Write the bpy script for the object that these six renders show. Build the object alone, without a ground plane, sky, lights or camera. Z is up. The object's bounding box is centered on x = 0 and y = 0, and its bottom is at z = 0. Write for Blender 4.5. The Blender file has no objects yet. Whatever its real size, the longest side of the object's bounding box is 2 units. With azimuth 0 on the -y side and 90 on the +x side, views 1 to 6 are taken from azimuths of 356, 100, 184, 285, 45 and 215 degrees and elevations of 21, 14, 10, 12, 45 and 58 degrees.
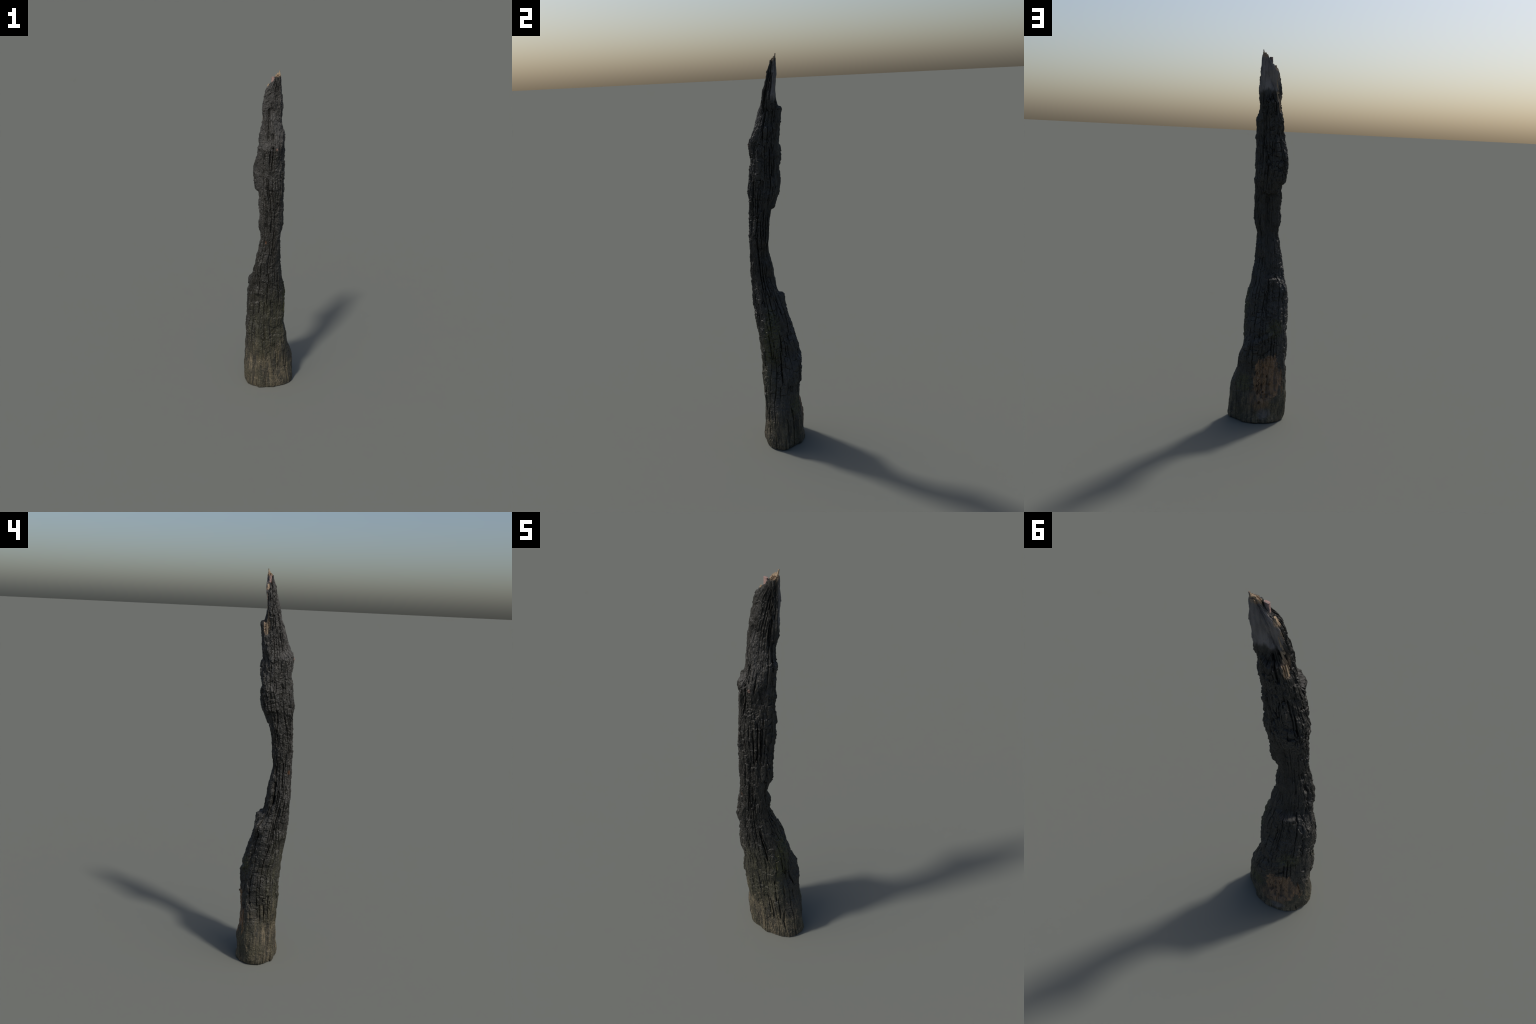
"""Charred, broken tree trunk: a lofted hollow-backed log with alligator char,
a weathered foot, a split-off back, loose char blocks and pale splinters."""
import bpy, math, random
import numpy as np

SEED = 41
rng = np.random.default_rng(SEED)
random.seed(SEED)
TAU = 2 * math.pi

# ----------------------------------------------------------------------------
# Cross-sections of the trunk: (height, spine x, spine y, twelve radii in mm,
# counter-clockwise from +x; index 3 is the burnt-out back, index 9 the front)
# ----------------------------------------------------------------------------
SECTIONS_FOOT = [
    (0.00, -0.005, 0.012, [162, 136, 126, 119, 123, 141, 158, 138, 124, 110, 113, 137]),
    (0.05, -0.006, 0.014, [159, 134, 118, 105, 107, 132, 157, 138, 120, 104, 108, 133]),
    (0.12, -0.008, 0.015, [153, 134, 117, 104, 115, 140, 156, 139, 119, 102, 101, 127]),
    (0.20, -0.013, 0.012, [154, 141, 115, 90, 109, 135, 148, 127, 113, 95, 99, 127]),
    (0.28, -0.021, 0.010, [137, 134, 112, 94, 104, 124, 137, 122, 122, 98, 97, 130]),
    (0.36, -0.029, 0.011, [126, 142, 127, 92, 100, 112, 129, 129, 114, 105, 101, 133]),
    (0.44, -0.033, 0.010, [109, 121, 122, 103, 94, 104, 124, 124, 112, 106, 102, 121]),
    (0.50, -0.033, 0.005, [118, 106, 110, 107, 94, 101, 118, 112, 107, 103, 104, 124]),
    (0.56, -0.032, -0.003, [116, 102, 102, 102, 95, 107, 116, 122, 107, 100, 100, 117]),
    (0.62, -0.032, -0.014, [117, 105, 96, 89, 90, 103, 121, 119, 103, 97, 96, 110]),
    (0.68, -0.033, -0.027, [115, 111, 98, 86, 85, 99, 116, 106, 96, 90, 90, 103]),
    (0.74, -0.033, -0.038, [101, 92, 88, 85, 80, 112, 106, 91, 87, 83, 84, 93]),
]
SECTIONS_SHAFT = [
    (0.78, -0.031, -0.046, [94, 84, 79, 89, 89, 89, 92, 85, 90, 77, 79, 86]),
    (0.82, -0.030, -0.054, [90, 88, 73, 64, 64, 74, 86, 87, 82, 69, 69, 80]),
    (0.88, -0.027, -0.064, [74, 64, 61, 57, 62, 72, 78, 85, 76, 62, 62, 68]),
    (0.95, -0.022, -0.070, [69, 69, 69, 55, 63, 68, 70, 70, 60, 54, 56, 66]),
    (1.02, -0.017, -0.072, [62, 57, 54, 48, 49, 57, 59, 61, 56, 52, 53, 63]),
    (1.10, -0.012, -0.070, [69, 73, 58, 44, 50, 66, 69, 63, 56, 51, 53, 61]),
    (1.18, -0.011, -0.064, [72, 73, 62, 44, 53, 64, 71, 67, 62, 56, 56, 64]),
    (1.24, -0.012, -0.055, [75, 73, 60, 50, 56, 70, 73, 70, 69, 64, 64, 69]),
    (1.28, -0.014, -0.049, [76, 75, 67, 70, 72, 72, 69, 66, 71, 68, 68, 71]),
    (1.33, -0.019, -0.042, [86, 80, 74, 71, 85, 97, 86, 67, 69, 72, 78, 80]),
    (1.38, -0.022, -0.036, [85, 82, 75, 76, 86, 98, 85, 63, 67, 73, 79, 85]),
    (1.45, -0.022, -0.030, [87, 78, 67, 69, 81, 99, 81, 60, 65, 72, 77, 82]),
    (1.52, -0.017, -0.025, [81, 75, 64, 71, 83, 86, 82, 62, 68, 72, 76, 78]),
]
SECTIONS_TOP = [
    (1.57, -0.014, -0.020, [77, 68, 60, 66, 74, 73, 74, 67, 74, 75, 83, 75]),
    (1.62, -0.011, -0.012, [74, 63, 57, 61, 73, 80, 65, 49, 46, 61, 76, 74]),
    (1.66, -0.009, -0.005, [73, 58, 55, 60, 67, 74, 70, 53, 52, 63, 63, 68]),
    (1.72, -0.008, 0.006, [57, 54, 51, 58, 63, 65, 62, 53, 51, 57, 51, 54]),
    (1.78, -0.006, 0.014, [60, 56, 43, 33, 39, 43, 60, 50, 39, 37, 43, 52]),
    (1.84, 0.003, 0.025, [50, 47, 29, 21, 20, 25, 60, 50, 42, 39, 37, 43]),
    (1.90, 0.012, 0.036, [36, 39, 27, 21, 20, 34, 60, 48, 34, 30, 28, 32]),
    (1.95, 0.022, 0.046, [19, 21, 15, 13, 12, 20, 27, 29, 24, 20, 22, 19]),
    (2.00, 0.033, 0.056, [6, 6, 6, 6, 6, 6, 8, 6, 6, 6, 6, 6]),
]
SECTIONS = SECTIONS_FOOT + SECTIONS_SHAFT + SECTIONS_TOP

LEVELS = np.array([s[0] for s in SECTIONS])
SPINE_X = np.array([s[1] for s in SECTIONS])
SPINE_Y = np.array([s[2] for s in SECTIONS])
RADII = np.array([s[3] for s in SECTIONS]) / 1000.0
NCTRL = RADII.shape[1]


# ----------------------------------------------------------------------------
# small maths helpers
# ----------------------------------------------------------------------------
def smooth(a, b, x):
    t = np.clip((x - a) / (b - a), 0, 1)
    return t * t * (3 - 2 * t)


def bell(x, c, w):
    return np.exp(-((x - c) / w) ** 2)


def ang(theta, deg, width):
    d = (theta - math.radians(deg) + math.pi) % TAU - math.pi
    return np.exp(-(d / math.radians(width)) ** 2)


def hash01(*k):
    h = np.uint32(SEED * 7919)
    with np.errstate(over='ignore'):
        for a in k:
            h = (h ^ np.asarray(a).astype(np.int64).astype(np.uint32)) * np.uint32(2654435761)
            h = (h ^ (h >> np.uint32(15))) * np.uint32(2246822519)
            h = h ^ (h >> np.uint32(13))
    return h.astype(np.float64) / 4294967295.0


def noise(x, y, z, salt=0):
    """Gradient-free value noise, smooth, about -1..1."""
    x, y, z = np.broadcast_arrays(np.asarray(x, float), np.asarray(y, float), np.asarray(z, float))
    xi, yi, zi = np.floor(x), np.floor(y), np.floor(z)
    fx, fy, fz = x - xi, y - yi, z - zi
    fx, fy, fz = (f * f * f * (f * (f * 6 - 15) + 10) for f in (fx, fy, fz))
    xi, yi, zi = xi.astype(np.int64), yi.astype(np.int64), zi.astype(np.int64)
    out = 0
    for a in (0, 1):
        wx = fx if a else 1 - fx
        for b in (0, 1):
            wy = fy if b else 1 - fy
            for c in (0, 1):
                wz = fz if c else 1 - fz
                out = out + wx * wy * wz * hash01(xi + a, yi + b, zi + c, salt)
    return out * 2 - 1


def cubic(xs, ys, x):
    """Catmull-Rom through (xs, ys); ys may have columns."""
    m = np.gradient(ys, xs, axis=0)
    i = np.clip(np.searchsorted(xs, x, side='right') - 1, 0, len(xs) - 2)
    h = xs[i + 1] - xs[i]
    t = (x - xs[i]) / h
    return ((2 * t**3 - 3 * t**2 + 1) * ys[i] + (t**3 - 2 * t**2 + t) * h * m[i]
            + (-2 * t**3 + 3 * t**2) * ys[i + 1] + (t**3 - t**2) * h * m[i + 1])


# dense lookup of the loft
ZD = np.linspace(0, 2.0, 801)
_rad = np.stack([cubic(LEVELS, RADII[:, k], ZD) for k in range(NCTRL)], 1)
_ext = np.concatenate([_rad[:, -4:], _rad, _rad[:, :4]], 1)
_tx = np.arange(-4, NCTRL + 4) * TAU / NCTRL
TD = np.linspace(0, TAU, 361)
_dense = np.stack([cubic(_tx, _ext[j], TD) for j in range(len(ZD))], 0)
_dense = np.maximum(_dense, 0.004)
SXD, SYD = cubic(LEVELS, SPINE_X, ZD), cubic(LEVELS, SPINE_Y, ZD)


def loft_radius(theta, z):
    """Smooth radius, with burnt-off steps sharpened on the back."""
    zq = z
    back = ang(theta, 100, 62)
    jit = 0.010 * noise(np.cos(theta) * 6, np.sin(theta) * 6, 0.5, 14) + 0.014 * (hash01(np.floor(theta * 7.3 + 0.4 * np.sin(theta * 5)), 15) - 0.5) \
        + 0.006 * (hash01(np.floor(theta * 19), 18) - 0.5)
    for z0, amp, mask in ((0.795, 0.014, back), (1.257, 0.021, back), (1.315, 0.021, ang(theta, 165, 35)),
                          (1.748, 0.016, ang(theta, 115, 50)), (1.583, 0.006, ang(theta, 262, 40)),
                          (1.655, 0.014, ang(theta, 10, 40)), (1.570, 0.020, ang(theta, 198, 28)), (0.345, 0.012, ang(theta, 75, 40))):
        d = z - z0 - jit
        zq = zq + amp * mask * np.tanh(d / 0.002) * np.exp(-(d / 0.03) ** 2)
    u = np.clip(zq, 0, 2) / 2.0 * (len(ZD) - 1)
    v = (theta % TAU) / TAU * (len(TD) - 1)
    i = np.minimum(u.astype(int), len(ZD) - 2)
    j = np.minimum(v.astype(int), len(TD) - 2)
    a, b = u - i, v - j
    return ((_dense[i, j] * (1 - b) + _dense[i, j + 1] * b) * (1 - a)
            + (_dense[i + 1, j] * (1 - b) + _dense[i + 1, j + 1] * b) * a)


def spine(z):
    return np.interp(z, ZD, SXD), np.interp(z, ZD, SYD)


# ----------------------------------------------------------------------------
# alligator char: columns along the grain, cross-checked into blocks
# ----------------------------------------------------------------------------
# the pattern is re-drawn in bands of height, as real char is
BANDS = np.array([-0.1, 0.17, 0.33, 0.49, 0.62, 0.80, 0.95, 1.10, 1.24, 1.43, 1.58, 1.68, 1.80, 2.2])
COLS, BREAKS = [], {}
for b in range(len(BANDS) - 1):
    n = int(rng.integers(26, 38))
    w = rng.uniform(0.35, 1.6, n)
    COLS.append(np.concatenate([[0], np.cumsum(w) / w.sum()]) * TAU)
    for i in range(n):
        z, lst = BANDS[b] - 0.12 - rng.uniform(0, 0.05), []
        mid = math.degrees((COLS[b][i] + COLS[b][i + 1]) / 2)
        long_side = 1.35 if (mid < 70 or mid > 320) else 1.0
        while z < BANDS[b + 1] + 0.15:
            lst.append(z)
            z += (0.010 + 0.055 * rng.uniform() ** 1.5) * long_side
        BREAKS[(b, i)] = np.array(lst)
STRIDE = 64


def warp(theta, z):
    cx, cy = np.cos(theta), np.sin(theta)
    w = 0.10 * noise(cx * 1.3, cy * 1.3, z * 2.2, 11) + 0.045 * noise(cx * 4, cy * 4, z * 9, 12)
    w = w + 0.30 * ang(theta, 300, 70) * smooth(0.75, 0.05, z)       # leaning grain of the foot
    return w


def zwarp(theta, z):
    return 0.012 * noise(np.cos(theta) * 5, np.sin(theta) * 5, z * 7, 13)


def cells(theta, z):
    """Column id, row id, distances to the column's two sides and to the nearest check."""
    tw = (theta + warp(theta, z)) % TAU
    zw = z + zwarp(theta, z)
    cx, cy = np.cos(theta), np.sin(theta)
    band = np.searchsorted(BANDS, z + 0.05 * noise(cx * 5, cy * 5, z * 4, 16) + 0.02 * noise(cx * 15, cy * 15, z * 9, 17), side='right') - 1
    band = np.clip(band, 0, len(COLS) - 1)
    n = len(theta)
    col, row = np.zeros(n, int), np.zeros(n, int)
    dl, dr, dz, fz = np.zeros(n), np.zeros(n), np.zeros(n), np.zeros(n)
    for b in range(len(COLS)):
        mb = np.nonzero(band == b)[0]
        if not len(mb):
            continue
        C = COLS[b]
        c = np.clip(np.searchsorted(C, tw[mb], side='right') - 1, 0, len(C) - 2)
        dl[mb], dr[mb] = tw[mb] - C[c], C[c + 1] - tw[mb]
        col[mb] = b * STRIDE + c
        for i in range(len(C) - 1):
            m = mb[c == i]
            if not len(m):
                continue
            B = BREAKS[(b, i)]
            k = np.clip(np.searchsorted(B, zw[m], side='right') - 1, 0, len(B) - 2)
            row[m] = k
            dz[m] = np.minimum(zw[m] - B[k], B[k + 1] - zw[m])
            fz[m] = (zw[m] - B[k]) / (B[k + 1] - B[k]) - 0.5
    return col, row, dl, dr, dz, fz, tw, zw


def blockiness(theta, z):
    """How strongly the char is broken up into blocks (0 smooth .. 1 blocky)."""
    k = np.ones_like(theta)
    k = k * (1 - 0.58 * smooth(0.34, 0.16, z) * (1 - 0.45 * ang(theta, 20, 45)))   # weathered foot
    k = k * (1 - 0.95 * ang(theta, 92, 52) ** 0.5 * smooth(1.76, 1.80, z))         # clean split face
    k = k * (1 - 0.60 * ang(theta, 100, 40) * bell(z, 0.98, 0.17))                 # smooth burnt back
    k = k * (1 - 0.45 * ang(theta, 270, 55) * bell(z, 1.72, 0.14))                 # thin checked skin
    k = k * (1 - 0.35 * ang(theta, 262, 40) * bell(z, 0.55, 0.14))
    return np.clip(k, 0.03, 1)


BLOCK_CELLS = {}        # (col, row) -> lift of the loose block built there


def crack_relief(theta, z, r):
    col, row, dl, dr, dz, fz, tw, zw = cells(theta, z)
    k = blockiness(theta, z)
    cx, cy = np.cos(theta), np.sin(theta)
    # whole areas where the char has crumbled or fused and few blocks show
    fused = smooth(-0.45, 0.25, noise(cx * 2.2, cy * 2.2, z * 7, 22))
    kk = k * (0.42 + 0.58 * fused)
    shallow = 1 - 0.6 * ang(theta, 95, 45)
    wcol = dl + dr

    # long splits along the grain, each boundary opens and closes with height
    def split(idx, d):
        s = noise(idx * 3.7, 0.5, z * 6.5, 21) * 0.5 + 0.5
        deep = hash01(idx, 77)
        amp = smooth(0.36, 0.70, s) * (0.25 + 0.75 * deep)
        width = 0.0009 + 0.0024 * amp
        rough = 1 + 0.5 * noise(cx * 40, cy * 40, z * 110, 23)
        return amp * smooth(1.5, 0.4, d * r / (width * rough))
    s = np.maximum(split(col, dl), split(col + 1, dr))
    out = -s * (0.0034 + 0.0150 * kk) * shallow
    # cross checks
    c = (0.15 + 0.85 * hash01(col, row, 5)) * smooth(0.0020, 0.0004, dz)
    out = out - c * 0.0034 * kk
    # block height, tilt
    h = hash01(col, row, 3) * 2 - 1
    tilt = hash01(col, row, 4) * 2 - 1
    fu = dl / wcol - 0.5
    lost = smooth(0.86, 0.90, hash01(col, row, 8))                       # a block that fell out
    out = out + kk * (0.0022 * h + 0.0030 * tilt * fz + 0.0024 * (hash01(col, row, 9) * 2 - 1) * fu - 0.0045 * lost)
    # plates: bigger slabs of skin that have lifted or dropped off together
    pu = tw * 1.75 + 0.5 * noise(cx * 3, cy * 3, z * 8, 24)
    pi = np.floor(pu)
    pz = z * (9 + 7 * hash01(pi, 25)) + 5 * hash01(pi, 26) + 0.25 * noise(cx * 9, cy * 9, z * 20, 27)
    out = out + 0.0065 * (hash01(pi, np.floor(pz), 28) - 0.5) * (0.15 + 0.85 * k) * smooth(0.25, 0.40, z)
    # fibres and crumbs: a much finer brick pattern of small broken ends
    f = tw * 47 + 1.3 * noise(cx * 7, cy * 7, z * 14, 31) + 0.35 * noise(cx * 25, cy * 25, z * 60, 34)
    fi = np.floor(f)
    ff = f - fi - 0.5
    fs = smooth(-0.3, 0.5, noise(fi * 1.93, 0.3, z * 16, 32))
    out = out - fs * (0.0012 + 0.0008 * smooth(0.4, 0.1, z)) * smooth(0.26, 0.46, np.abs(ff))
    g = zw * (45 + 50 * hash01(fi, 43)) + 7 * hash01(fi, 41) + 0.8 * noise(cx * 16, cy * 16, z * 40, 33)
    gi = np.floor(g)
    crumb = hash01(fi, gi, 42)
    out = out + (0.0021 * (crumb - 0.5) - 0.0024 * smooth(0.90, 0.93, crumb)) * (0.25 + 0.75 * k)
    out = out - 0.0008 * smooth(0.30, 0.47, np.abs(g - gi - 0.5)) * (0.3 + 0.7 * k)
    return out, col, row


def features(theta, z):
    """Named large scars, in metres of radius."""
    d = np.zeros_like(theta)
    # slot of bare wood on the split's left lip
    d -= 0.013 * ang(theta, 158, 12) * smooth(1.675, 1.70, z) * smooth(1.80, 1.77, z)
    # burnt-through slits beside the waist
    for z0, h, deg, dep in ((0.875, 0.030, 176, 0.022), (0.945, 0.026, 168, 0.020), (1.02, 0.03, 163, 0.012),
                            (0.70, 0.04, 205, 0.014), (0.64, 0.035, 232, 0.010), (0.76, 0.05, 225, 0.010)):
        d -= dep * ang(theta, deg, 5.5) * smooth(h, h * 0.6, np.abs(z - z0))
    # knot: lumpy collar with a little hole
    kx = ((theta - math.radians(272) + math.pi) % TAU - math.pi) * 0.07
    kz = z - 1.576
    q = np.sqrt(kx**2 + (kz * 1.25) ** 2)
    d += 0.0025 * bell(q, 0.018, 0.008) * (1 + 1.4 * noise(kx * 160, kz * 160, 0.5, 51)) - 0.010 * bell(q, 0.0, 0.007)
    # rotted hollow at the back of the foot
    hx = ((theta - math.radians(112) + math.pi) % TAU - math.pi) * 0.1
    hq = np.sqrt((hx / 0.075) ** 2 + ((z - 0.235) / 0.115) ** 2)
    d -= 0.005 * smooth(1.1, 0.6, hq)
    d -= 0.006 * smooth(0.95, 0.7, hq) * smooth(0.15, 0.55, noise(hx * 55, z * 38, 1.5, 52))
    d -= 0.012 * smooth(1.0, 0.2, np.sqrt((hx / 0.055) ** 2 + ((z - 0.19) / 0.075) ** 2))
    inside = smooth(1.25, 0.8, hq)
    d -= 0.0055 * inside * smooth(0.16, 0.0, np.abs(noise(hx * 42 + 0.8 * noise(hx * 60, z * 60, 0.2, 56), z * 26, 2.5, 54)))
    d += 0.0035 * inside * noise(hx * 70, z * 45, 3.5, 55)
    for deg, pz, size in ((93, 0.165, 7), (106, 0.205, 8), (121, 0.150, 9), (117, 0.262, 6), (101, 0.115, 6), (86, 0.205, 6), (130, 0.215, 6), (112, 0.172, 5)):
        px = ((theta - math.radians(deg) + math.pi) % TAU - math.pi) * 0.1
        pq = np.sqrt(px**2 + ((z - pz) * 0.7) ** 2) * (1 + 0.35 * noise(hx * 120, z * 120, 0.7, 57))
        d -= 0.014 * smooth(size * 0.00125, size * 0.0006, pq)
    # swirled lip above the hollow
    lip = z - (0.49 + 0.55 * hx)
    d += 0.007 * ang(theta, 92, 38) * bell(lip, 0.0, 0.013) - 0.008 * ang(theta, 92, 38) * bell(lip, 0.028, 0.012)
    # flutes of the root flare
    d += 0.009 * smooth(0.42, 0.12, z) * noise(np.cos(theta + z) * 4.5, np.sin(theta + z) * 4.5, z * 2, 53) * (1 - 0.8 * ang(theta, 110, 55))
    return d


def relief(theta, z, r, blocks=True):
    cx, cy = np.cos(theta), np.sin(theta)
    k = blockiness(theta, z)
    face = ang(theta, 92, 52) ** 0.5 * smooth(1.76, 1.80, z)
    crack, col, row = crack_relief(theta, z, r)
    d = features(theta, z) + crack * (1 - 0.75 * face)
    x, y = r * cx, r * cy
    d = d + (0.0034 * noise(x * 38, y * 38, z * 22, 61) + 0.0016 * noise(x * 95, y * 95, z * 70, 62)
             + 0.0011 * noise(x * 230, y * 230, z * 190, 63)) * (0.45 + 0.55 * k)
    # lumpy crumbled char on the back
    lump = ang(theta, 120, 70) * (bell(z, 0.62, 0.13) + 0.8 * bell(z, 1.42, 0.16) + 0.5 * bell(z, 0.42, 0.1))
    d = d + lump * 0.0032 * np.abs(noise(x * 75, y * 75, z * 60, 64))
    # knobbly broken edge of the back plates
    ku = theta * 7.5 + 0.5 * noise(cx * 8, cy * 8, z * 15, 65)
    kv = z * (38 + 22 * hash01(np.floor(ku), 66)) + 3 * hash01(np.floor(ku), 67)
    knob = (ang(theta, 140, 32) * bell(z, 1.42, 0.17) + 0.7 * ang(theta, 120, 50) * bell(z, 0.62, 0.15) + 0.6 * ang(theta, 40, 35) * bell(z, 1.2, 0.25))
    d = d + 0.0085 * knob * (hash01(np.floor(ku), np.floor(kv), 68) - 0.5)
    if blocks and BLOCK_CELLS:
        sunk = np.zeros((len(COLS) * STRIDE, max(len(b) for b in BREAKS.values())))
        for (b, c, rw) in BLOCK_CELLS:
            sunk[b * STRIDE + c, rw] = 1
        d = d - 0.004 * sunk[col, row]
    lim = 0.42 * r
    return np.maximum(d, -lim) - 0.0014


def point(theta, z, blocks=True):
    r0 = loft_radius(theta, z)
    r = np.maximum(r0 + relief(theta, z, r0, blocks), 0.003)
    rim_h = 0.030 + 0.022 * noise(np.cos(theta) * 3.5, np.sin(theta) * 3.5, 0.5, 72)
    r = r * (1 - 0.050 * (1 - np.clip(z / rim_h, 0, 1)) ** 2)
    sx, sy = spine(z)
    return sx + r * np.cos(theta), sy + r * np.sin(theta), z


# ----------------------------------------------------------------------------
# choose the loose char blocks: the largest, most exposed cells
# ----------------------------------------------------------------------------
def block_candidates():
    out = []
    for (b, c), B in BREAKS.items():
        for k in range(len(B) - 1):
            z0, z1 = B[k], B[k + 1]
            zc = (z0 + z1) / 2
            if zc < 0.28 or zc > 1.90 or z1 - z0 < 0.018 or hash01(b * STRIDE + c, k, 8) > 0.85:
                continue
            tw = np.linspace(COLS[b][c], COLS[b][c + 1], 5)[None] + np.zeros((5, 1))
            zz = np.linspace(z0 + 0.001, z1 - 0.001, 5)[:, None] + np.zeros((1, 5))
            tw, zz = tw.ravel(), zz.ravel()
            th = tw.copy()
            for _ in range(3):
                th = tw - warp(th, zz)
            mine = (cells(th, zz)[0] == b * STRIDE + c)[[6, 7, 8, 11, 12, 13, 16, 17, 18]]
            if not mine.all():
                continue                                   # cut by the edge of a band
            kk = float(blockiness(th[12:13], zz[12:13])[0])
            r = float(loft_radius(th[12:13], zz[12:13])[0])
            width = (COLS[b][c + 1] - COLS[b][c]) * r
            out.append((kk * (0.4 + random.random()) * min(width, 0.02) * min(z1 - z0, 0.045), b, c, k))
    out.sort(reverse=True)
    return out[:190]


for score, b, c, k in block_candidates():
    BLOCK_CELLS[(b, c, k)] = 0.0003 + 0.0034 * random.random() ** 2.2


# ----------------------------------------------------------------------------
# scene assembly helpers
# ----------------------------------------------------------------------------
def mesh_from(name, verts, faces_flat, sizes, material, smooth_shade=True):
    me = bpy.data.meshes.new(name)
    me.vertices.add(len(verts))
    me.vertices.foreach_set("co", np.asarray(verts, np.float32).ravel())
    me.loops.add(len(faces_flat))
    me.loops.foreach_set("vertex_index", np.asarray(faces_flat, np.int32))
    sizes = np.asarray(sizes, np.int32)
    me.polygons.add(len(sizes))
    me.polygons.foreach_set("loop_start", np.concatenate([[0], np.cumsum(sizes)[:-1]]).astype(np.int32))
    me.polygons.foreach_set("use_smooth", np.full(len(sizes), smooth_shade))
    me.update(calc_edges=True)
    me.materials.append(material)
    return me


root = bpy.data.objects.new("charred_tree_trunk", None)
bpy.context.collection.objects.link(root)
root["label"] = "tall burnt broken tree trunk with cracked black char"
root["category"] = "tree trunk"


def add_part(name, me, parent=None):
    ob = bpy.data.objects.new(name, me)
    bpy.context.collection.objects.link(ob)
    ob.parent = parent or root
    return ob


# ----------------------------------------------------------------------------
# materials
# ----------------------------------------------------------------------------
class Nodes:
    def __init__(self, name):
        self.mat = bpy.data.materials.new(name)
        self.mat.use_nodes = True
        self.t = self.mat.node_tree
        self.bsdf = self.t.nodes["Principled BSDF"]
        self.co = self.t.nodes.new("ShaderNodeTexCoord").outputs["Object"]

    def new(self, kind, **kw):
        n = self.t.nodes.new("ShaderNode" + kind)
        for k, v in kw.items():
            setattr(n, k, v)
        return n

    def link(self, a, b):
        if isinstance(a, (int, float)):
            b.default_value = a
        elif isinstance(a, tuple):
            b.default_value = a if len(a) == len(b.default_value) else (*a, 1.0)
        else:
            self.t.links.new(a, b)

    def math(self, op, a, b=0.0, c=0.0):
        n = self.new("Math", operation=op)
        for s, v in zip(n.inputs, (a, b, c)):
            self.link(v, s)
        return n.outputs[0]

    def mapped(self, scale, loc=(0, 0, 0)):
        n = self.new("Mapping")
        n.inputs["Scale"].default_value = scale
        n.inputs["Location"].default_value = loc
        self.link(self.co, n.inputs["Vector"])
        return n.outputs[0]

    def noise(self, scale, detail=4, rough=0.6, loc=(0, 0, 0), distort=0.0):
        n = self.new("TexNoise")
        n.inputs["Scale"].default_value = 1.0
        n.inputs["Detail"].default_value = detail
        n.inputs["Roughness"].default_value = rough
        n.inputs["Distortion"].default_value = distort
        self.link(self.mapped(scale, loc), n.inputs["Vector"])
        return n.outputs["Fac"]

    def step(self, x, a, b):
        n = self.new("MapRange", interpolation_type='SMOOTHSTEP')
        self.link(x, n.inputs["Value"])
        n.inputs["From Min"].default_value = a
        n.inputs["From Max"].default_value = b
        return n.outputs["Result"]

    def mix(self, fac, a, b, blend='MIX'):
        n = self.new("Mix", data_type='RGBA', blend_type=blend)
        self.link(fac, n.inputs["Factor"])
        self.link(a, n.inputs["A"])
        self.link(b, n.inputs["B"])
        for s in n.inputs:
            pass
        return n.outputs["Result"]

    def blob(self, centre, radii, wobble=None, amount=0.5, soft=0.35):
        """1 inside an ellipsoid, ragged by a noise, 0 outside."""
        n = self.new("Mapping")
        s = tuple(1 / r for r in radii)
        n.inputs["Scale"].default_value = s
        n.inputs["Location"].default_value = tuple(-c * k for c, k in zip(centre, s))
        self.link(self.co, n.inputs["Vector"])
        l = self.new("VectorMath", operation='LENGTH')
        self.link(n.outputs[0], l.inputs[0])
        d = l.outputs["Value"]
        if wobble is not None:
            d = self.math('ADD', d, self.math('MULTIPLY', self.math('SUBTRACT', wobble, 0.5), amount * 2))
        return self.step(d, 1.0 + soft, 1.0 - soft)

    def xyz(self):
        n = self.new("SeparateXYZ")
        self.link(self.co, n.inputs[0])
        return n.outputs

    def finish(self, colour, rough, bump=None, strength=0.5, dist=0.002, spec=0.5):
        self.link(colour, self.bsdf.inputs["Base Color"])
        self.link(rough, self.bsdf.inputs["Roughness"])
        self.bsdf.inputs["Specular IOR Level"].default_value = spec
        if bump is not None:
            b = self.new("Bump")
            b.inputs["Strength"].default_value = strength
            b.inputs["Distance"].default_value = dist
            self.link(bump, b.inputs["Height"])
            self.link(b.outputs[0], self.bsdf.inputs["Normal"])
        return self.mat


CHAR_DARK = (0.015, 0.0145, 0.0125)
CHAR_MID = (0.034, 0.0315, 0.026)
CHAR_ASH = (0.075, 0.071, 0.066)
WEATHERED = (0.112, 0.094, 0.058)
WEATHERED_PALE = (0.235, 0.184, 0.118)
WEATHERED_DARK = (0.032, 0.029, 0.020)
OLIVE = (0.045, 0.043, 0.024)
MOSS = (0.070, 0.074, 0.016)
RED_ROT = (0.215, 0.128, 0.068)
SPLIT_GREY = (0.19, 0.168, 0.158)
BARE_TAN = (0.35, 0.25, 0.16)


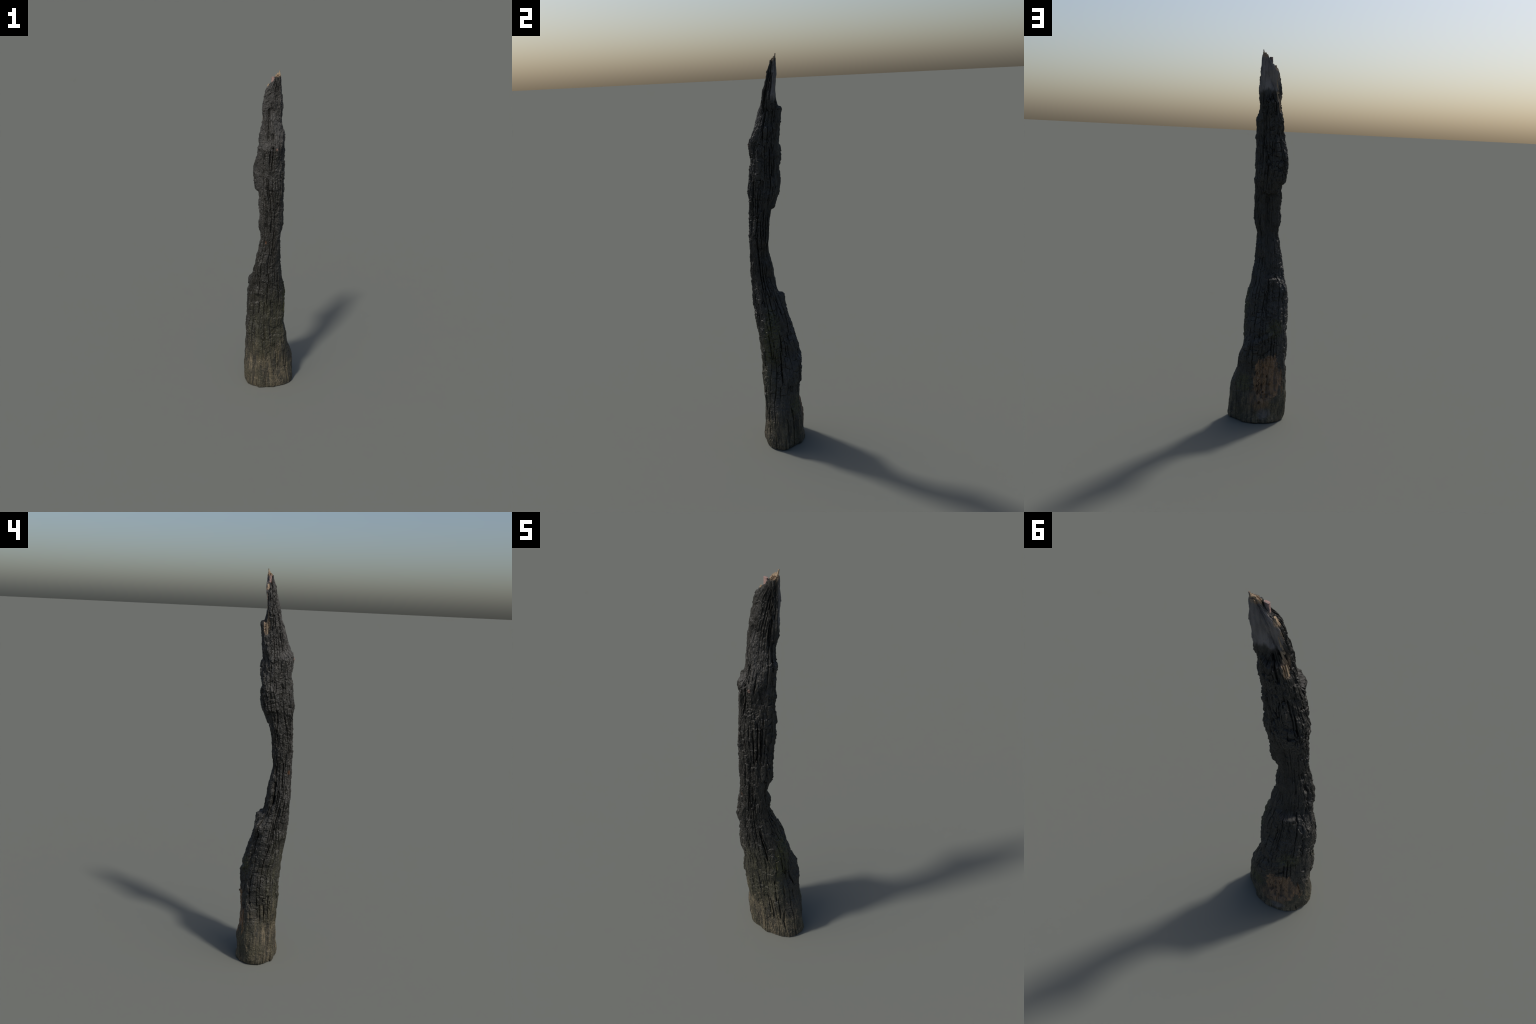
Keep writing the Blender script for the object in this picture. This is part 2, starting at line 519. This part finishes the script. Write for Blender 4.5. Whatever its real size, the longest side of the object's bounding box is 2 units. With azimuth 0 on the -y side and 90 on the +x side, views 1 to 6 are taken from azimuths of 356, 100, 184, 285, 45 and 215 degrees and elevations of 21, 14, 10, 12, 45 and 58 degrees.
def trunk_material():
    m = Nodes("charred_wood")
    x, y, z = m.xyz()
    grain = m.noise((170, 170, 14), 5, 0.65)
    streak = m.noise((60, 60, 6), 4, 0.6, (3, 1, 2))
    patch = m.noise((11, 11, 7), 4, 0.6, (7, 2, 5))
    speck = m.noise((140, 140, 120), 4, 0.7, (1, 8, 3))
    rag = m.noise((28, 28, 12), 5, 0.65, (4, 4, 9))
    # char
    col = m.mix(m.step(grain, 0.35, 0.7), CHAR_DARK, CHAR_MID)
    ash = m.math('MULTIPLY', m.step(speck, 0.52, 0.72), m.step(patch, 0.42, 0.68))
    col = m.mix(m.math('MULTIPLY', ash, 0.75), col, CHAR_ASH)
    # greyer checked skin on the upper front
    skin = m.math('MULTIPLY', m.blob((-0.02, -0.06, 1.72), (0.075, 0.075, 0.17), rag, 0.5), m.step(speck, 0.35, 0.7))
    col = m.mix(m.math('MULTIPLY', m.math('MULTIPLY', skin, m.step(patch, 0.40, 0.58)), 0.6), col, CHAR_ASH)
    # olive film low on the shaft and front
    film = m.math('MULTIPLY', m.blob((0.0, -0.10, 0.40), (0.17, 0.12, 0.27), rag, 0.6), m.step(streak, 0.3, 0.6))
    col = m.mix(m.math('MULTIPLY', film, 0.75), col, OLIVE)
    # weathered foot, unburnt: ragged upper limit, higher on the left and front
    lim = m.math('ADD', z, m.math('MULTIPLY', m.math('SUBTRACT', rag, 0.5), 0.55))
    lim = m.math('ADD', lim, m.math('MULTIPLY', x, 0.20))
    lim = m.math('ADD', lim, m.math('MULTIPLY', y, 0.45))
    foot = m.step(lim, 0.36, 0.06)
    wood = m.mix(m.step(streak, 0.42, 0.60), WEATHERED_DARK, WEATHERED)
    wood = m.mix(m.math('MULTIPLY', m.step(patch, 0.55, 0.40), 0.55), wood, OLIVE)
    wood = m.mix(m.math('MULTIPLY', m.step(grain, 0.5, 0.72), m.step(patch, 0.4, 0.6)), wood, WEATHERED_PALE)
    wood = m.mix(m.math('MULTIPLY', m.step(speck, 0.60, 0.68), 0.8), wood, WEATHERED_PALE)
    wood = m.mix(m.math('MULTIPLY', m.step(speck, 0.56, 0.40), 0.45), wood, WEATHERED_DARK)
    col = m.mix(foot, col, wood)
    # rotten red-brown wood in the hollow
    rot = m.blob((-0.070, 0.105, 0.25), (0.078, 0.085, 0.120), rag, 1.1, 0.10)
    rotc = m.mix(m.step(streak, 0.40, 0.58), (0.075, 0.050, 0.032), RED_ROT)
    col = m.mix(m.math('MULTIPLY', rot, m.step(speck, 0.30, 0.45)), col, rotc)
    rot2 = m.blob((-0.03, 0.10, 0.14), (0.06, 0.08, 0.07), rag, 0.6, 0.25)
    col = m.mix(m.math('MULTIPLY', rot2, 0.6), col, rotc)
    grey = m.blob((-0.055, 0.135, 0.055), (0.04, 0.06, 0.03), rag, 0.7, 0.3)
    col = m.mix(m.math('MULTIPLY', grey, 0.7), col, (0.13, 0.12, 0.115))
    # clean split face at the top of the back
    sp = m.math('MULTIPLY', m.step(m.math('ADD', z, m.math('MULTIPLY', m.math('SUBTRACT', rag, 0.5), 0.10)), 1.785, 1.81),
                m.step(m.math('SUBTRACT', y, m.math('MULTIPLY_ADD', z, 0.133, -0.217)), 0.0, 0.010))
    spc = m.mix(m.step(streak, 0.35, 0.65), (0.11, 0.10, 0.097), SPLIT_GREY)
    col = m.mix(m.math('MULTIPLY', sp, 0.9), col, spc)
    # bare wood spots: slot, broken rim, knot, chips
    def bare(c, r, k=1.0, tint=BARE_TAN, a=0.5):
        nonlocal col
        b = m.blob(c, r, grain, a, 0.25)
        col = m.mix(m.math('MULTIPLY', b, k), col, m.mix(m.step(streak, 0.35, 0.6), (tint[0] * .45, tint[1] * .42, tint[2] * .4), tint))
    bare((-0.064, 0.030, 1.735), (0.018, 0.016, 0.048), 0.9)
    bare((-0.055, 0.045, 1.86), (0.012, 0.012, 0.035), 0.8)
    bare((-0.040, 0.040, 1.915), (0.014, 0.012, 0.020), 0.9)
    bare((0.024, 0.046, 1.975), (0.020, 0.014, 0.018), 1.0)
    bare((0.014, -0.092, 1.572), (0.006, 0.010, 0.008), 0.9, (0.32, 0.2, 0.16))
    bare((-0.045, -0.125, 1.013), (0.004, 0.02, 0.012), 0.9, (0.20, 0.10, 0.05))
    bare((-0.072, -0.03, 1.70), (0.008, 0.012, 0.010), 0.8, (0.3, 0.16, 0.09))
    # moss
    mo = m.math('MAXIMUM', m.blob((0.075, -0.015, 0.60), (0.035, 0.045, 0.15), rag, 0.7),
                m.math('MAXIMUM', m.blob((-0.10, 0.085, 0.53), (0.045, 0.05, 0.05), rag, 0.7),
                       m.blob((0.07, 0.10, 0.22), (0.05, 0.06, 0.05), rag, 0.7)))
    mo = m.math('MULTIPLY', mo, m.step(speck, 0.42, 0.62))
    col = m.mix(m.math('MULTIPLY', mo, 0.7), col, MOSS)
    rough = m.math('MULTIPLY_ADD', speck, 0.35, 0.36)
    rough = m.math('ADD', rough, m.math('MULTIPLY', foot, 0.2))
    fine = m.math('ADD', m.noise((420, 420, 60), 4, 0.7), m.math('MULTIPLY', m.noise((500, 500, 420), 3, 0.7, (5, 5, 5)), 0.7))
    return m.finish(col, rough, fine, 0.55, 0.0015)


def splinter_material(name, tint, dark, limit):
    m = Nodes(name)
    g = m.noise((300, 300, 18), 5, 0.65)
    s = m.noise((110, 110, 70), 4, 0.6, (2, 5, 1))
    col = m.mix(m.step(g, 0.35, 0.65), tuple(c * 0.62 for c in tint), tint)
    col = m.mix(m.math('MULTIPLY', m.step(s, 0.55, 0.68), dark), col, CHAR_MID)
    # the side turned to the split is greyed and scorched
    y = m.xyz()[1]
    back = m.step(m.math('ADD', y, m.math('MULTIPLY', m.math('SUBTRACT', s, 0.5), 0.02)), limit, limit + 0.006)
    col = m.mix(m.math('MULTIPLY', back, 0.9), col, (0.12, 0.105, 0.098))
    return m.finish(col, 0.8, g, 0.6, 0.001, 0.3)


MAT = trunk_material()
MAT_TAN = splinter_material("bare_splintered_wood", (0.37, 0.275, 0.18), 0.5, 0.056)
MAT_PINK = splinter_material("sawn_pinkish_wood", (0.36, 0.235, 0.205), 0.15, 0.0355)

# ----------------------------------------------------------------------------
# trunk body: one dense loft, then split by region
# ----------------------------------------------------------------------------
NT, NZ = 640, 1500
theta = np.arange(NT) * TAU / NT
zrow = np.linspace(0.0, 1.985, NZ)
T, Z = np.meshgrid(theta, zrow)
X, Y, _ = point(T.ravel(), Z.ravel())
X, Y = X.reshape(NZ, NT), Y.reshape(NZ, NT)
# ragged broken rim: fibres end at their own heights
stub = np.floor((X + 0.5) / 0.0065) * 13 + np.floor((Y + 0.5) / 0.006)
rim = 1.952 + 0.020 * smooth(-0.004, 0.014, X) - 0.035 * smooth(0.0, -0.03, X) + 0.012 * (hash01(stub, 3) - 0.5)
Zc = np.minimum(Z, rim)
P = np.stack([X, Y, Zc], -1).reshape(-1, 3)
# underside: uneven, closed by rings running in to the spine
cap = []
for f in (0.93, 0.75, 0.5, 0.25):
    ring = P[:NT].copy()
    c = np.array([SPINE_X[0], SPINE_Y[0], 0.0])
    ring = c + (ring - c) * f
    ring[:, 2] = 0.0 if f > 0.9 else 0.004
    cap.append(ring)
P[:NT, 2] = 0.004 + 0.004 * (noise(np.cos(theta) * 4, np.sin(theta) * 4, 0.5, 71) + 1) * 0.5
nb = len(P)
P = np.concatenate([P] + cap + [[[SPINE_X[0], SPINE_Y[0], 0.004]], [[*P[nb - NT:nb].mean(0)]]])
i0 = np.arange(NT)
i1 = (i0 + 1) % NT
quads = []
for j0 in [np.arange(NZ - 1)]:
    a = (j0[:, None] * NT + i0).ravel()
    b = (j0[:, None] * NT + i1).ravel()
    quads.append(np.stack([a, b, b + NT, a + NT], 1))
prev = 0
for q in range(len(cap)):
    base = nb + q * NT
    quads.append(np.stack([prev + i1, prev + i0, base + i0, base + i1], 1))
    prev = base
Q = np.concatenate(quads)
cb, ct = nb + len(cap) * NT, nb + len(cap) * NT + 1
tri = np.concatenate([np.stack([prev + i1, prev + i0, np.full(NT, cb)], 1),
                      np.stack([nb - NT + i0, nb - NT + i1, np.full(NT, ct)], 1)])
# whole-body vertex normals
N = np.zeros_like(P)
fn = np.cross(P[Q[:, 2]] - P[Q[:, 0]], P[Q[:, 3]] - P[Q[:, 1]])
for k in range(4):
    for ax in range(3):
        N[:, ax] += np.bincount(Q[:, k], fn[:, ax], len(P))
tn = np.cross(P[tri[:, 1]] - P[tri[:, 0]], P[tri[:, 2]] - P[tri[:, 0]])
for k in range(3):
    for ax in range(3):
        N[:, ax] += np.bincount(tri[:, k], tn[:, ax], len(P))
N /= np.maximum(np.linalg.norm(N, axis=1, keepdims=True), 1e-12)

# regions by face centre
qc = P[Q].mean(1)
sx, sy = spine(qc[:, 2])
qt = np.arctan2(qc[:, 1] - sy, qc[:, 0] - sx)
wob = 0.02 * noise(np.cos(qt) * 3, np.sin(qt) * 3, qc[:, 2] * 8, 81)
region = np.where(qc[:, 2] + wob < 0.30, 0, np.where(qc[:, 2] + wob < 1.60, 1, 2))
hxq = ((qt - math.radians(112) + math.pi) % TAU - math.pi) * 0.1
region[(hxq / 0.075) ** 2 + ((qc[:, 2] - 0.235) / 0.115) ** 2 < 1.0 + 6 * wob] = 3
kxq = ((qt - math.radians(272) + math.pi) % TAU - math.pi) * 0.07
region[(kxq**2 + ((qc[:, 2] - 1.576) * 1.2) ** 2 < 0.026**2)] = 4
NAMES = ["root_flare", "trunk_shaft", "broken_top", "rotten_hollow", "knot"]
for rid, name in enumerate(NAMES):
    q = Q[region == rid]
    flat, sizes = q.ravel(), np.full(len(q), 4)
    if rid == 0:
        flat, sizes = np.concatenate([flat, tri[:NT].ravel()]), np.concatenate([sizes, np.full(NT, 3)])
    if rid == 2:
        flat, sizes = np.concatenate([flat, tri[NT:].ravel()]), np.concatenate([sizes, np.full(NT, 3)])
    used, inv = np.unique(flat, return_inverse=True)
    me = mesh_from(name, P[used], inv, sizes, MAT)
    me.normals_split_custom_set_from_vertices(N[used])
    add_part(name, me)

# ----------------------------------------------------------------------------
# loose char blocks: curved bricks filling their crack-bounded cell
# ----------------------------------------------------------------------------
def char_block(b, c, k, lift):
    z0, z1 = BREAKS[(b, c)][k], BREAKS[(b, c)][k + 1]
    t0, t1 = COLS[b][c], COLS[b][c + 1]
    nu, nv = 15, int(max(11, min(36, (z1 - z0) / 0.0014)))
    U, V = np.meshgrid(np.linspace(-1, 1, nu), np.linspace(-1, 1, nv))
    zc = (z0 + z1) / 2
    rm = float(loft_radius(np.array([(t0 + t1) / 2]), np.array([zc]))[0])
    gap_t, gap_z = random.uniform(0.0002, 0.0011) / rm, random.uniform(0.0001, 0.0007)
    # ragged ends, slightly skewed
    skew = random.uniform(-0.004, 0.004)
    zz = zc + V * ((z1 - z0) / 2 - gap_z) + skew * U + 0.0022 * noise(U * 3.5, V * 0.4, c + k * 0.37, 91) + 0.0010 * noise(U * 9, V, c + k * 0.7, 93)
    tw = (t0 + t1) / 2 + U * ((t1 - t0) / 2 - gap_t) * (1 + 0.14 * noise(V * 2.5, U * 0.6, c * 1.7 + k, 92) + 0.07 * noise(V * 9, U * 0.6, c * 2.1 + k, 94))
    zq, th = zz.copy(), tw.copy()
    for _ in range(4):
        th = tw - warp(th, zq)
        zq = zz - zwarp(th, zq)
    th, zq = th.ravel(), zq.ravel()
    r0 = loft_radius(th, zq)
    rel = relief(th, zq, r0, blocks=False)
    h = features(th, zq)
    rel = np.maximum(rel, h - 0.0075 + 0.0015 * noise(U.ravel() * 4, V.ravel() * 5, c + k, 98))
    tilt_u, tilt_v = random.uniform(-0.0016, 0.0016), random.uniform(-0.0020, 0.0020)
    top = r0 + rel + lift + tilt_u * U.ravel() + tilt_v * V.ravel() - 0.0012 * np.abs(U.ravel()) ** 8 - 0.0008 * np.abs(V.ravel()) ** 10
    sx, sy = spine(zq)
    depth = 0.010
    def ring(rr):
        return np.stack([sx + rr * np.cos(th), sy + rr * np.sin(th), zq], -1)
    A, B = ring(top), ring(np.maximum(top - depth - lift, 0.3 * r0))
    idx = np.arange(nu * nv).reshape(nv, nu)
    faces = []
    for j in range(nv - 1):
        for i in range(nu - 1):
            faces.append((idx[j, i], idx[j, i + 1], idx[j + 1, i + 1], idx[j + 1, i]))
    border = list(idx[0, :]) + list(idx[1:, -1]) + list(idx[-1, -2::-1]) + list(idx[-2:0:-1, 0])
    off = nu * nv
    bmap = {b: off + n for n, b in enumerate(border)}
    verts = np.concatenate([A, B[border]])
    for n in range(len(border)):
        a, b = border[n], border[(n + 1) % len(border)]
        faces.append((b, a, bmap[a], bmap[b]))
    flat = [i for f in faces for i in f]
    me = mesh_from("char_block", verts, flat, [4] * len(faces), MAT)
    me.set_sharp_from_angle(angle=math.radians(55))
    return me


for (b, c, k), lift in BLOCK_CELLS.items():
    add_part("char_block", char_block(b, c, k, lift))


# ----------------------------------------------------------------------------
# splinters on the broken rim and in the split
# ----------------------------------------------------------------------------
def splinter(base, tip, w0, w1, d0, d1, mat, seed, twist=0.0, rag=0.25):
    """Fibre sliver: rectangular-ish section from base to tip, w along x, d along y."""
    n, m = 20, 26
    base, tip = np.array(base), np.array(tip)
    V = []
    for j in range(m):
        t = j / (m - 1)
        c = base + (tip - base) * t
        w, d = w0 + (w1 - w0) * t, d0 + (d1 - d0) * t
        for i in range(n):
            a = TAU * i / n + twist
            ca, sa = math.cos(a), math.sin(a)
            p = 0.55
            ex, ey = math.copysign(abs(ca) ** p, ca), math.copysign(abs(sa) ** p, sa)
            g = 1 + rag * float(noise(i * 0.9, seed * 3.1, t * 3.0, 95)) + 0.12 * float(noise(i * 2.3, seed, t * 11, 96))
            zoff = 0.0
            if j > m - 6:
                zoff = 0.25 * (tip[2] - base[2]) * (j - m + 6) / 5 * float(noise(ex * 1.6 + seed, ey * 1.6, 0.5, 97)) * rag
            V.append((c[0] + ex * w / 2 * g, c[1] + ey * d / 2 * g, c[2] + zoff))
    faces, sizes = [], []
    for j in range(m - 1):
        for i in range(n):
            a, b = j * n + i, j * n + (i + 1) % n
            faces += [a, b, b + n, a + n]
            sizes.append(4)
    faces += list(range((m - 1) * n, m * n)); sizes.append(n)
    faces += list(range(n - 1, -1, -1)); sizes.append(n)
    me = mesh_from("splinter", V, faces, sizes, mat)
    me.set_sharp_from_angle(angle=math.radians(40))
    return me


SPLINTERS = [
    # base, tip, widths, depths, material
    ((0.020, 0.040, 1.925), (0.028, 0.051, 1.984), 0.030, 0.016, 0.014, 0.007, MAT_TAN, 0.30),
    ((0.030, 0.052, 1.960), (0.0345, 0.0575, 1.9985), 0.010, 0.004, 0.009, 0.004, MAT_TAN, 0.25),
    ((-0.006, 0.037, 1.905), (-0.005, 0.036, 1.965), 0.020, 0.017, 0.013, 0.009, MAT_PINK, 0.06),
    ((0.036, 0.044, 1.91), (0.037, 0.048, 1.972), 0.014, 0.007, 0.016, 0.008, MAT, 0.25),
    ((0.016, 0.030, 1.91), (0.018, 0.032, 1.962), 0.013, 0.012, 0.012, 0.010, MAT, 0.2),
    ((0.029, 0.031, 1.91), (0.030, 0.034, 1.967), 0.011, 0.009, 0.012, 0.008, MAT, 0.25),
    ((-0.034, 0.036, 1.89), (-0.030, 0.037, 1.924), 0.016, 0.007, 0.012, 0.006, MAT_TAN, 0.35),
]
for deg, zb, zt, w, sink_b, sink_t, mat in ((154, 1.672, 1.758, 0.016, 0.018, 0.008, MAT_TAN), (162, 1.680, 1.800, 0.013, 0.018, 0.007, MAT_TAN),
                                            (158, 1.665, 1.740, 0.010, 0.014, 0.009, MAT_TAN), (147, 1.670, 1.775, 0.012, 0.014, 0.005, MAT),
                                            (168, 1.780, 1.860, 0.009, 0.010, 0.005, MAT_TAN)):
    a = math.radians(deg)
    ends = []
    for zz, sink in ((zb, sink_b), (zt, sink_t)):
        r = float(loft_radius(np.array([a]), np.array([zz]))[0]) - sink
        sx, sy = spine(zz)
        ends.append((sx + r * math.cos(a), sy + r * math.sin(a), zz))
    SPLINTERS.append((ends[0], ends[1], w, w * 0.3, w * 1.1, w * 0.3, mat, 0.35))
for n, (b, t, w0, w1, d0, d1, mat, rag) in enumerate(SPLINTERS):
    add_part("splinter", splinter(b, t, w0, w1, d0, d1, mat, n + 1, 0.3 * n, rag))
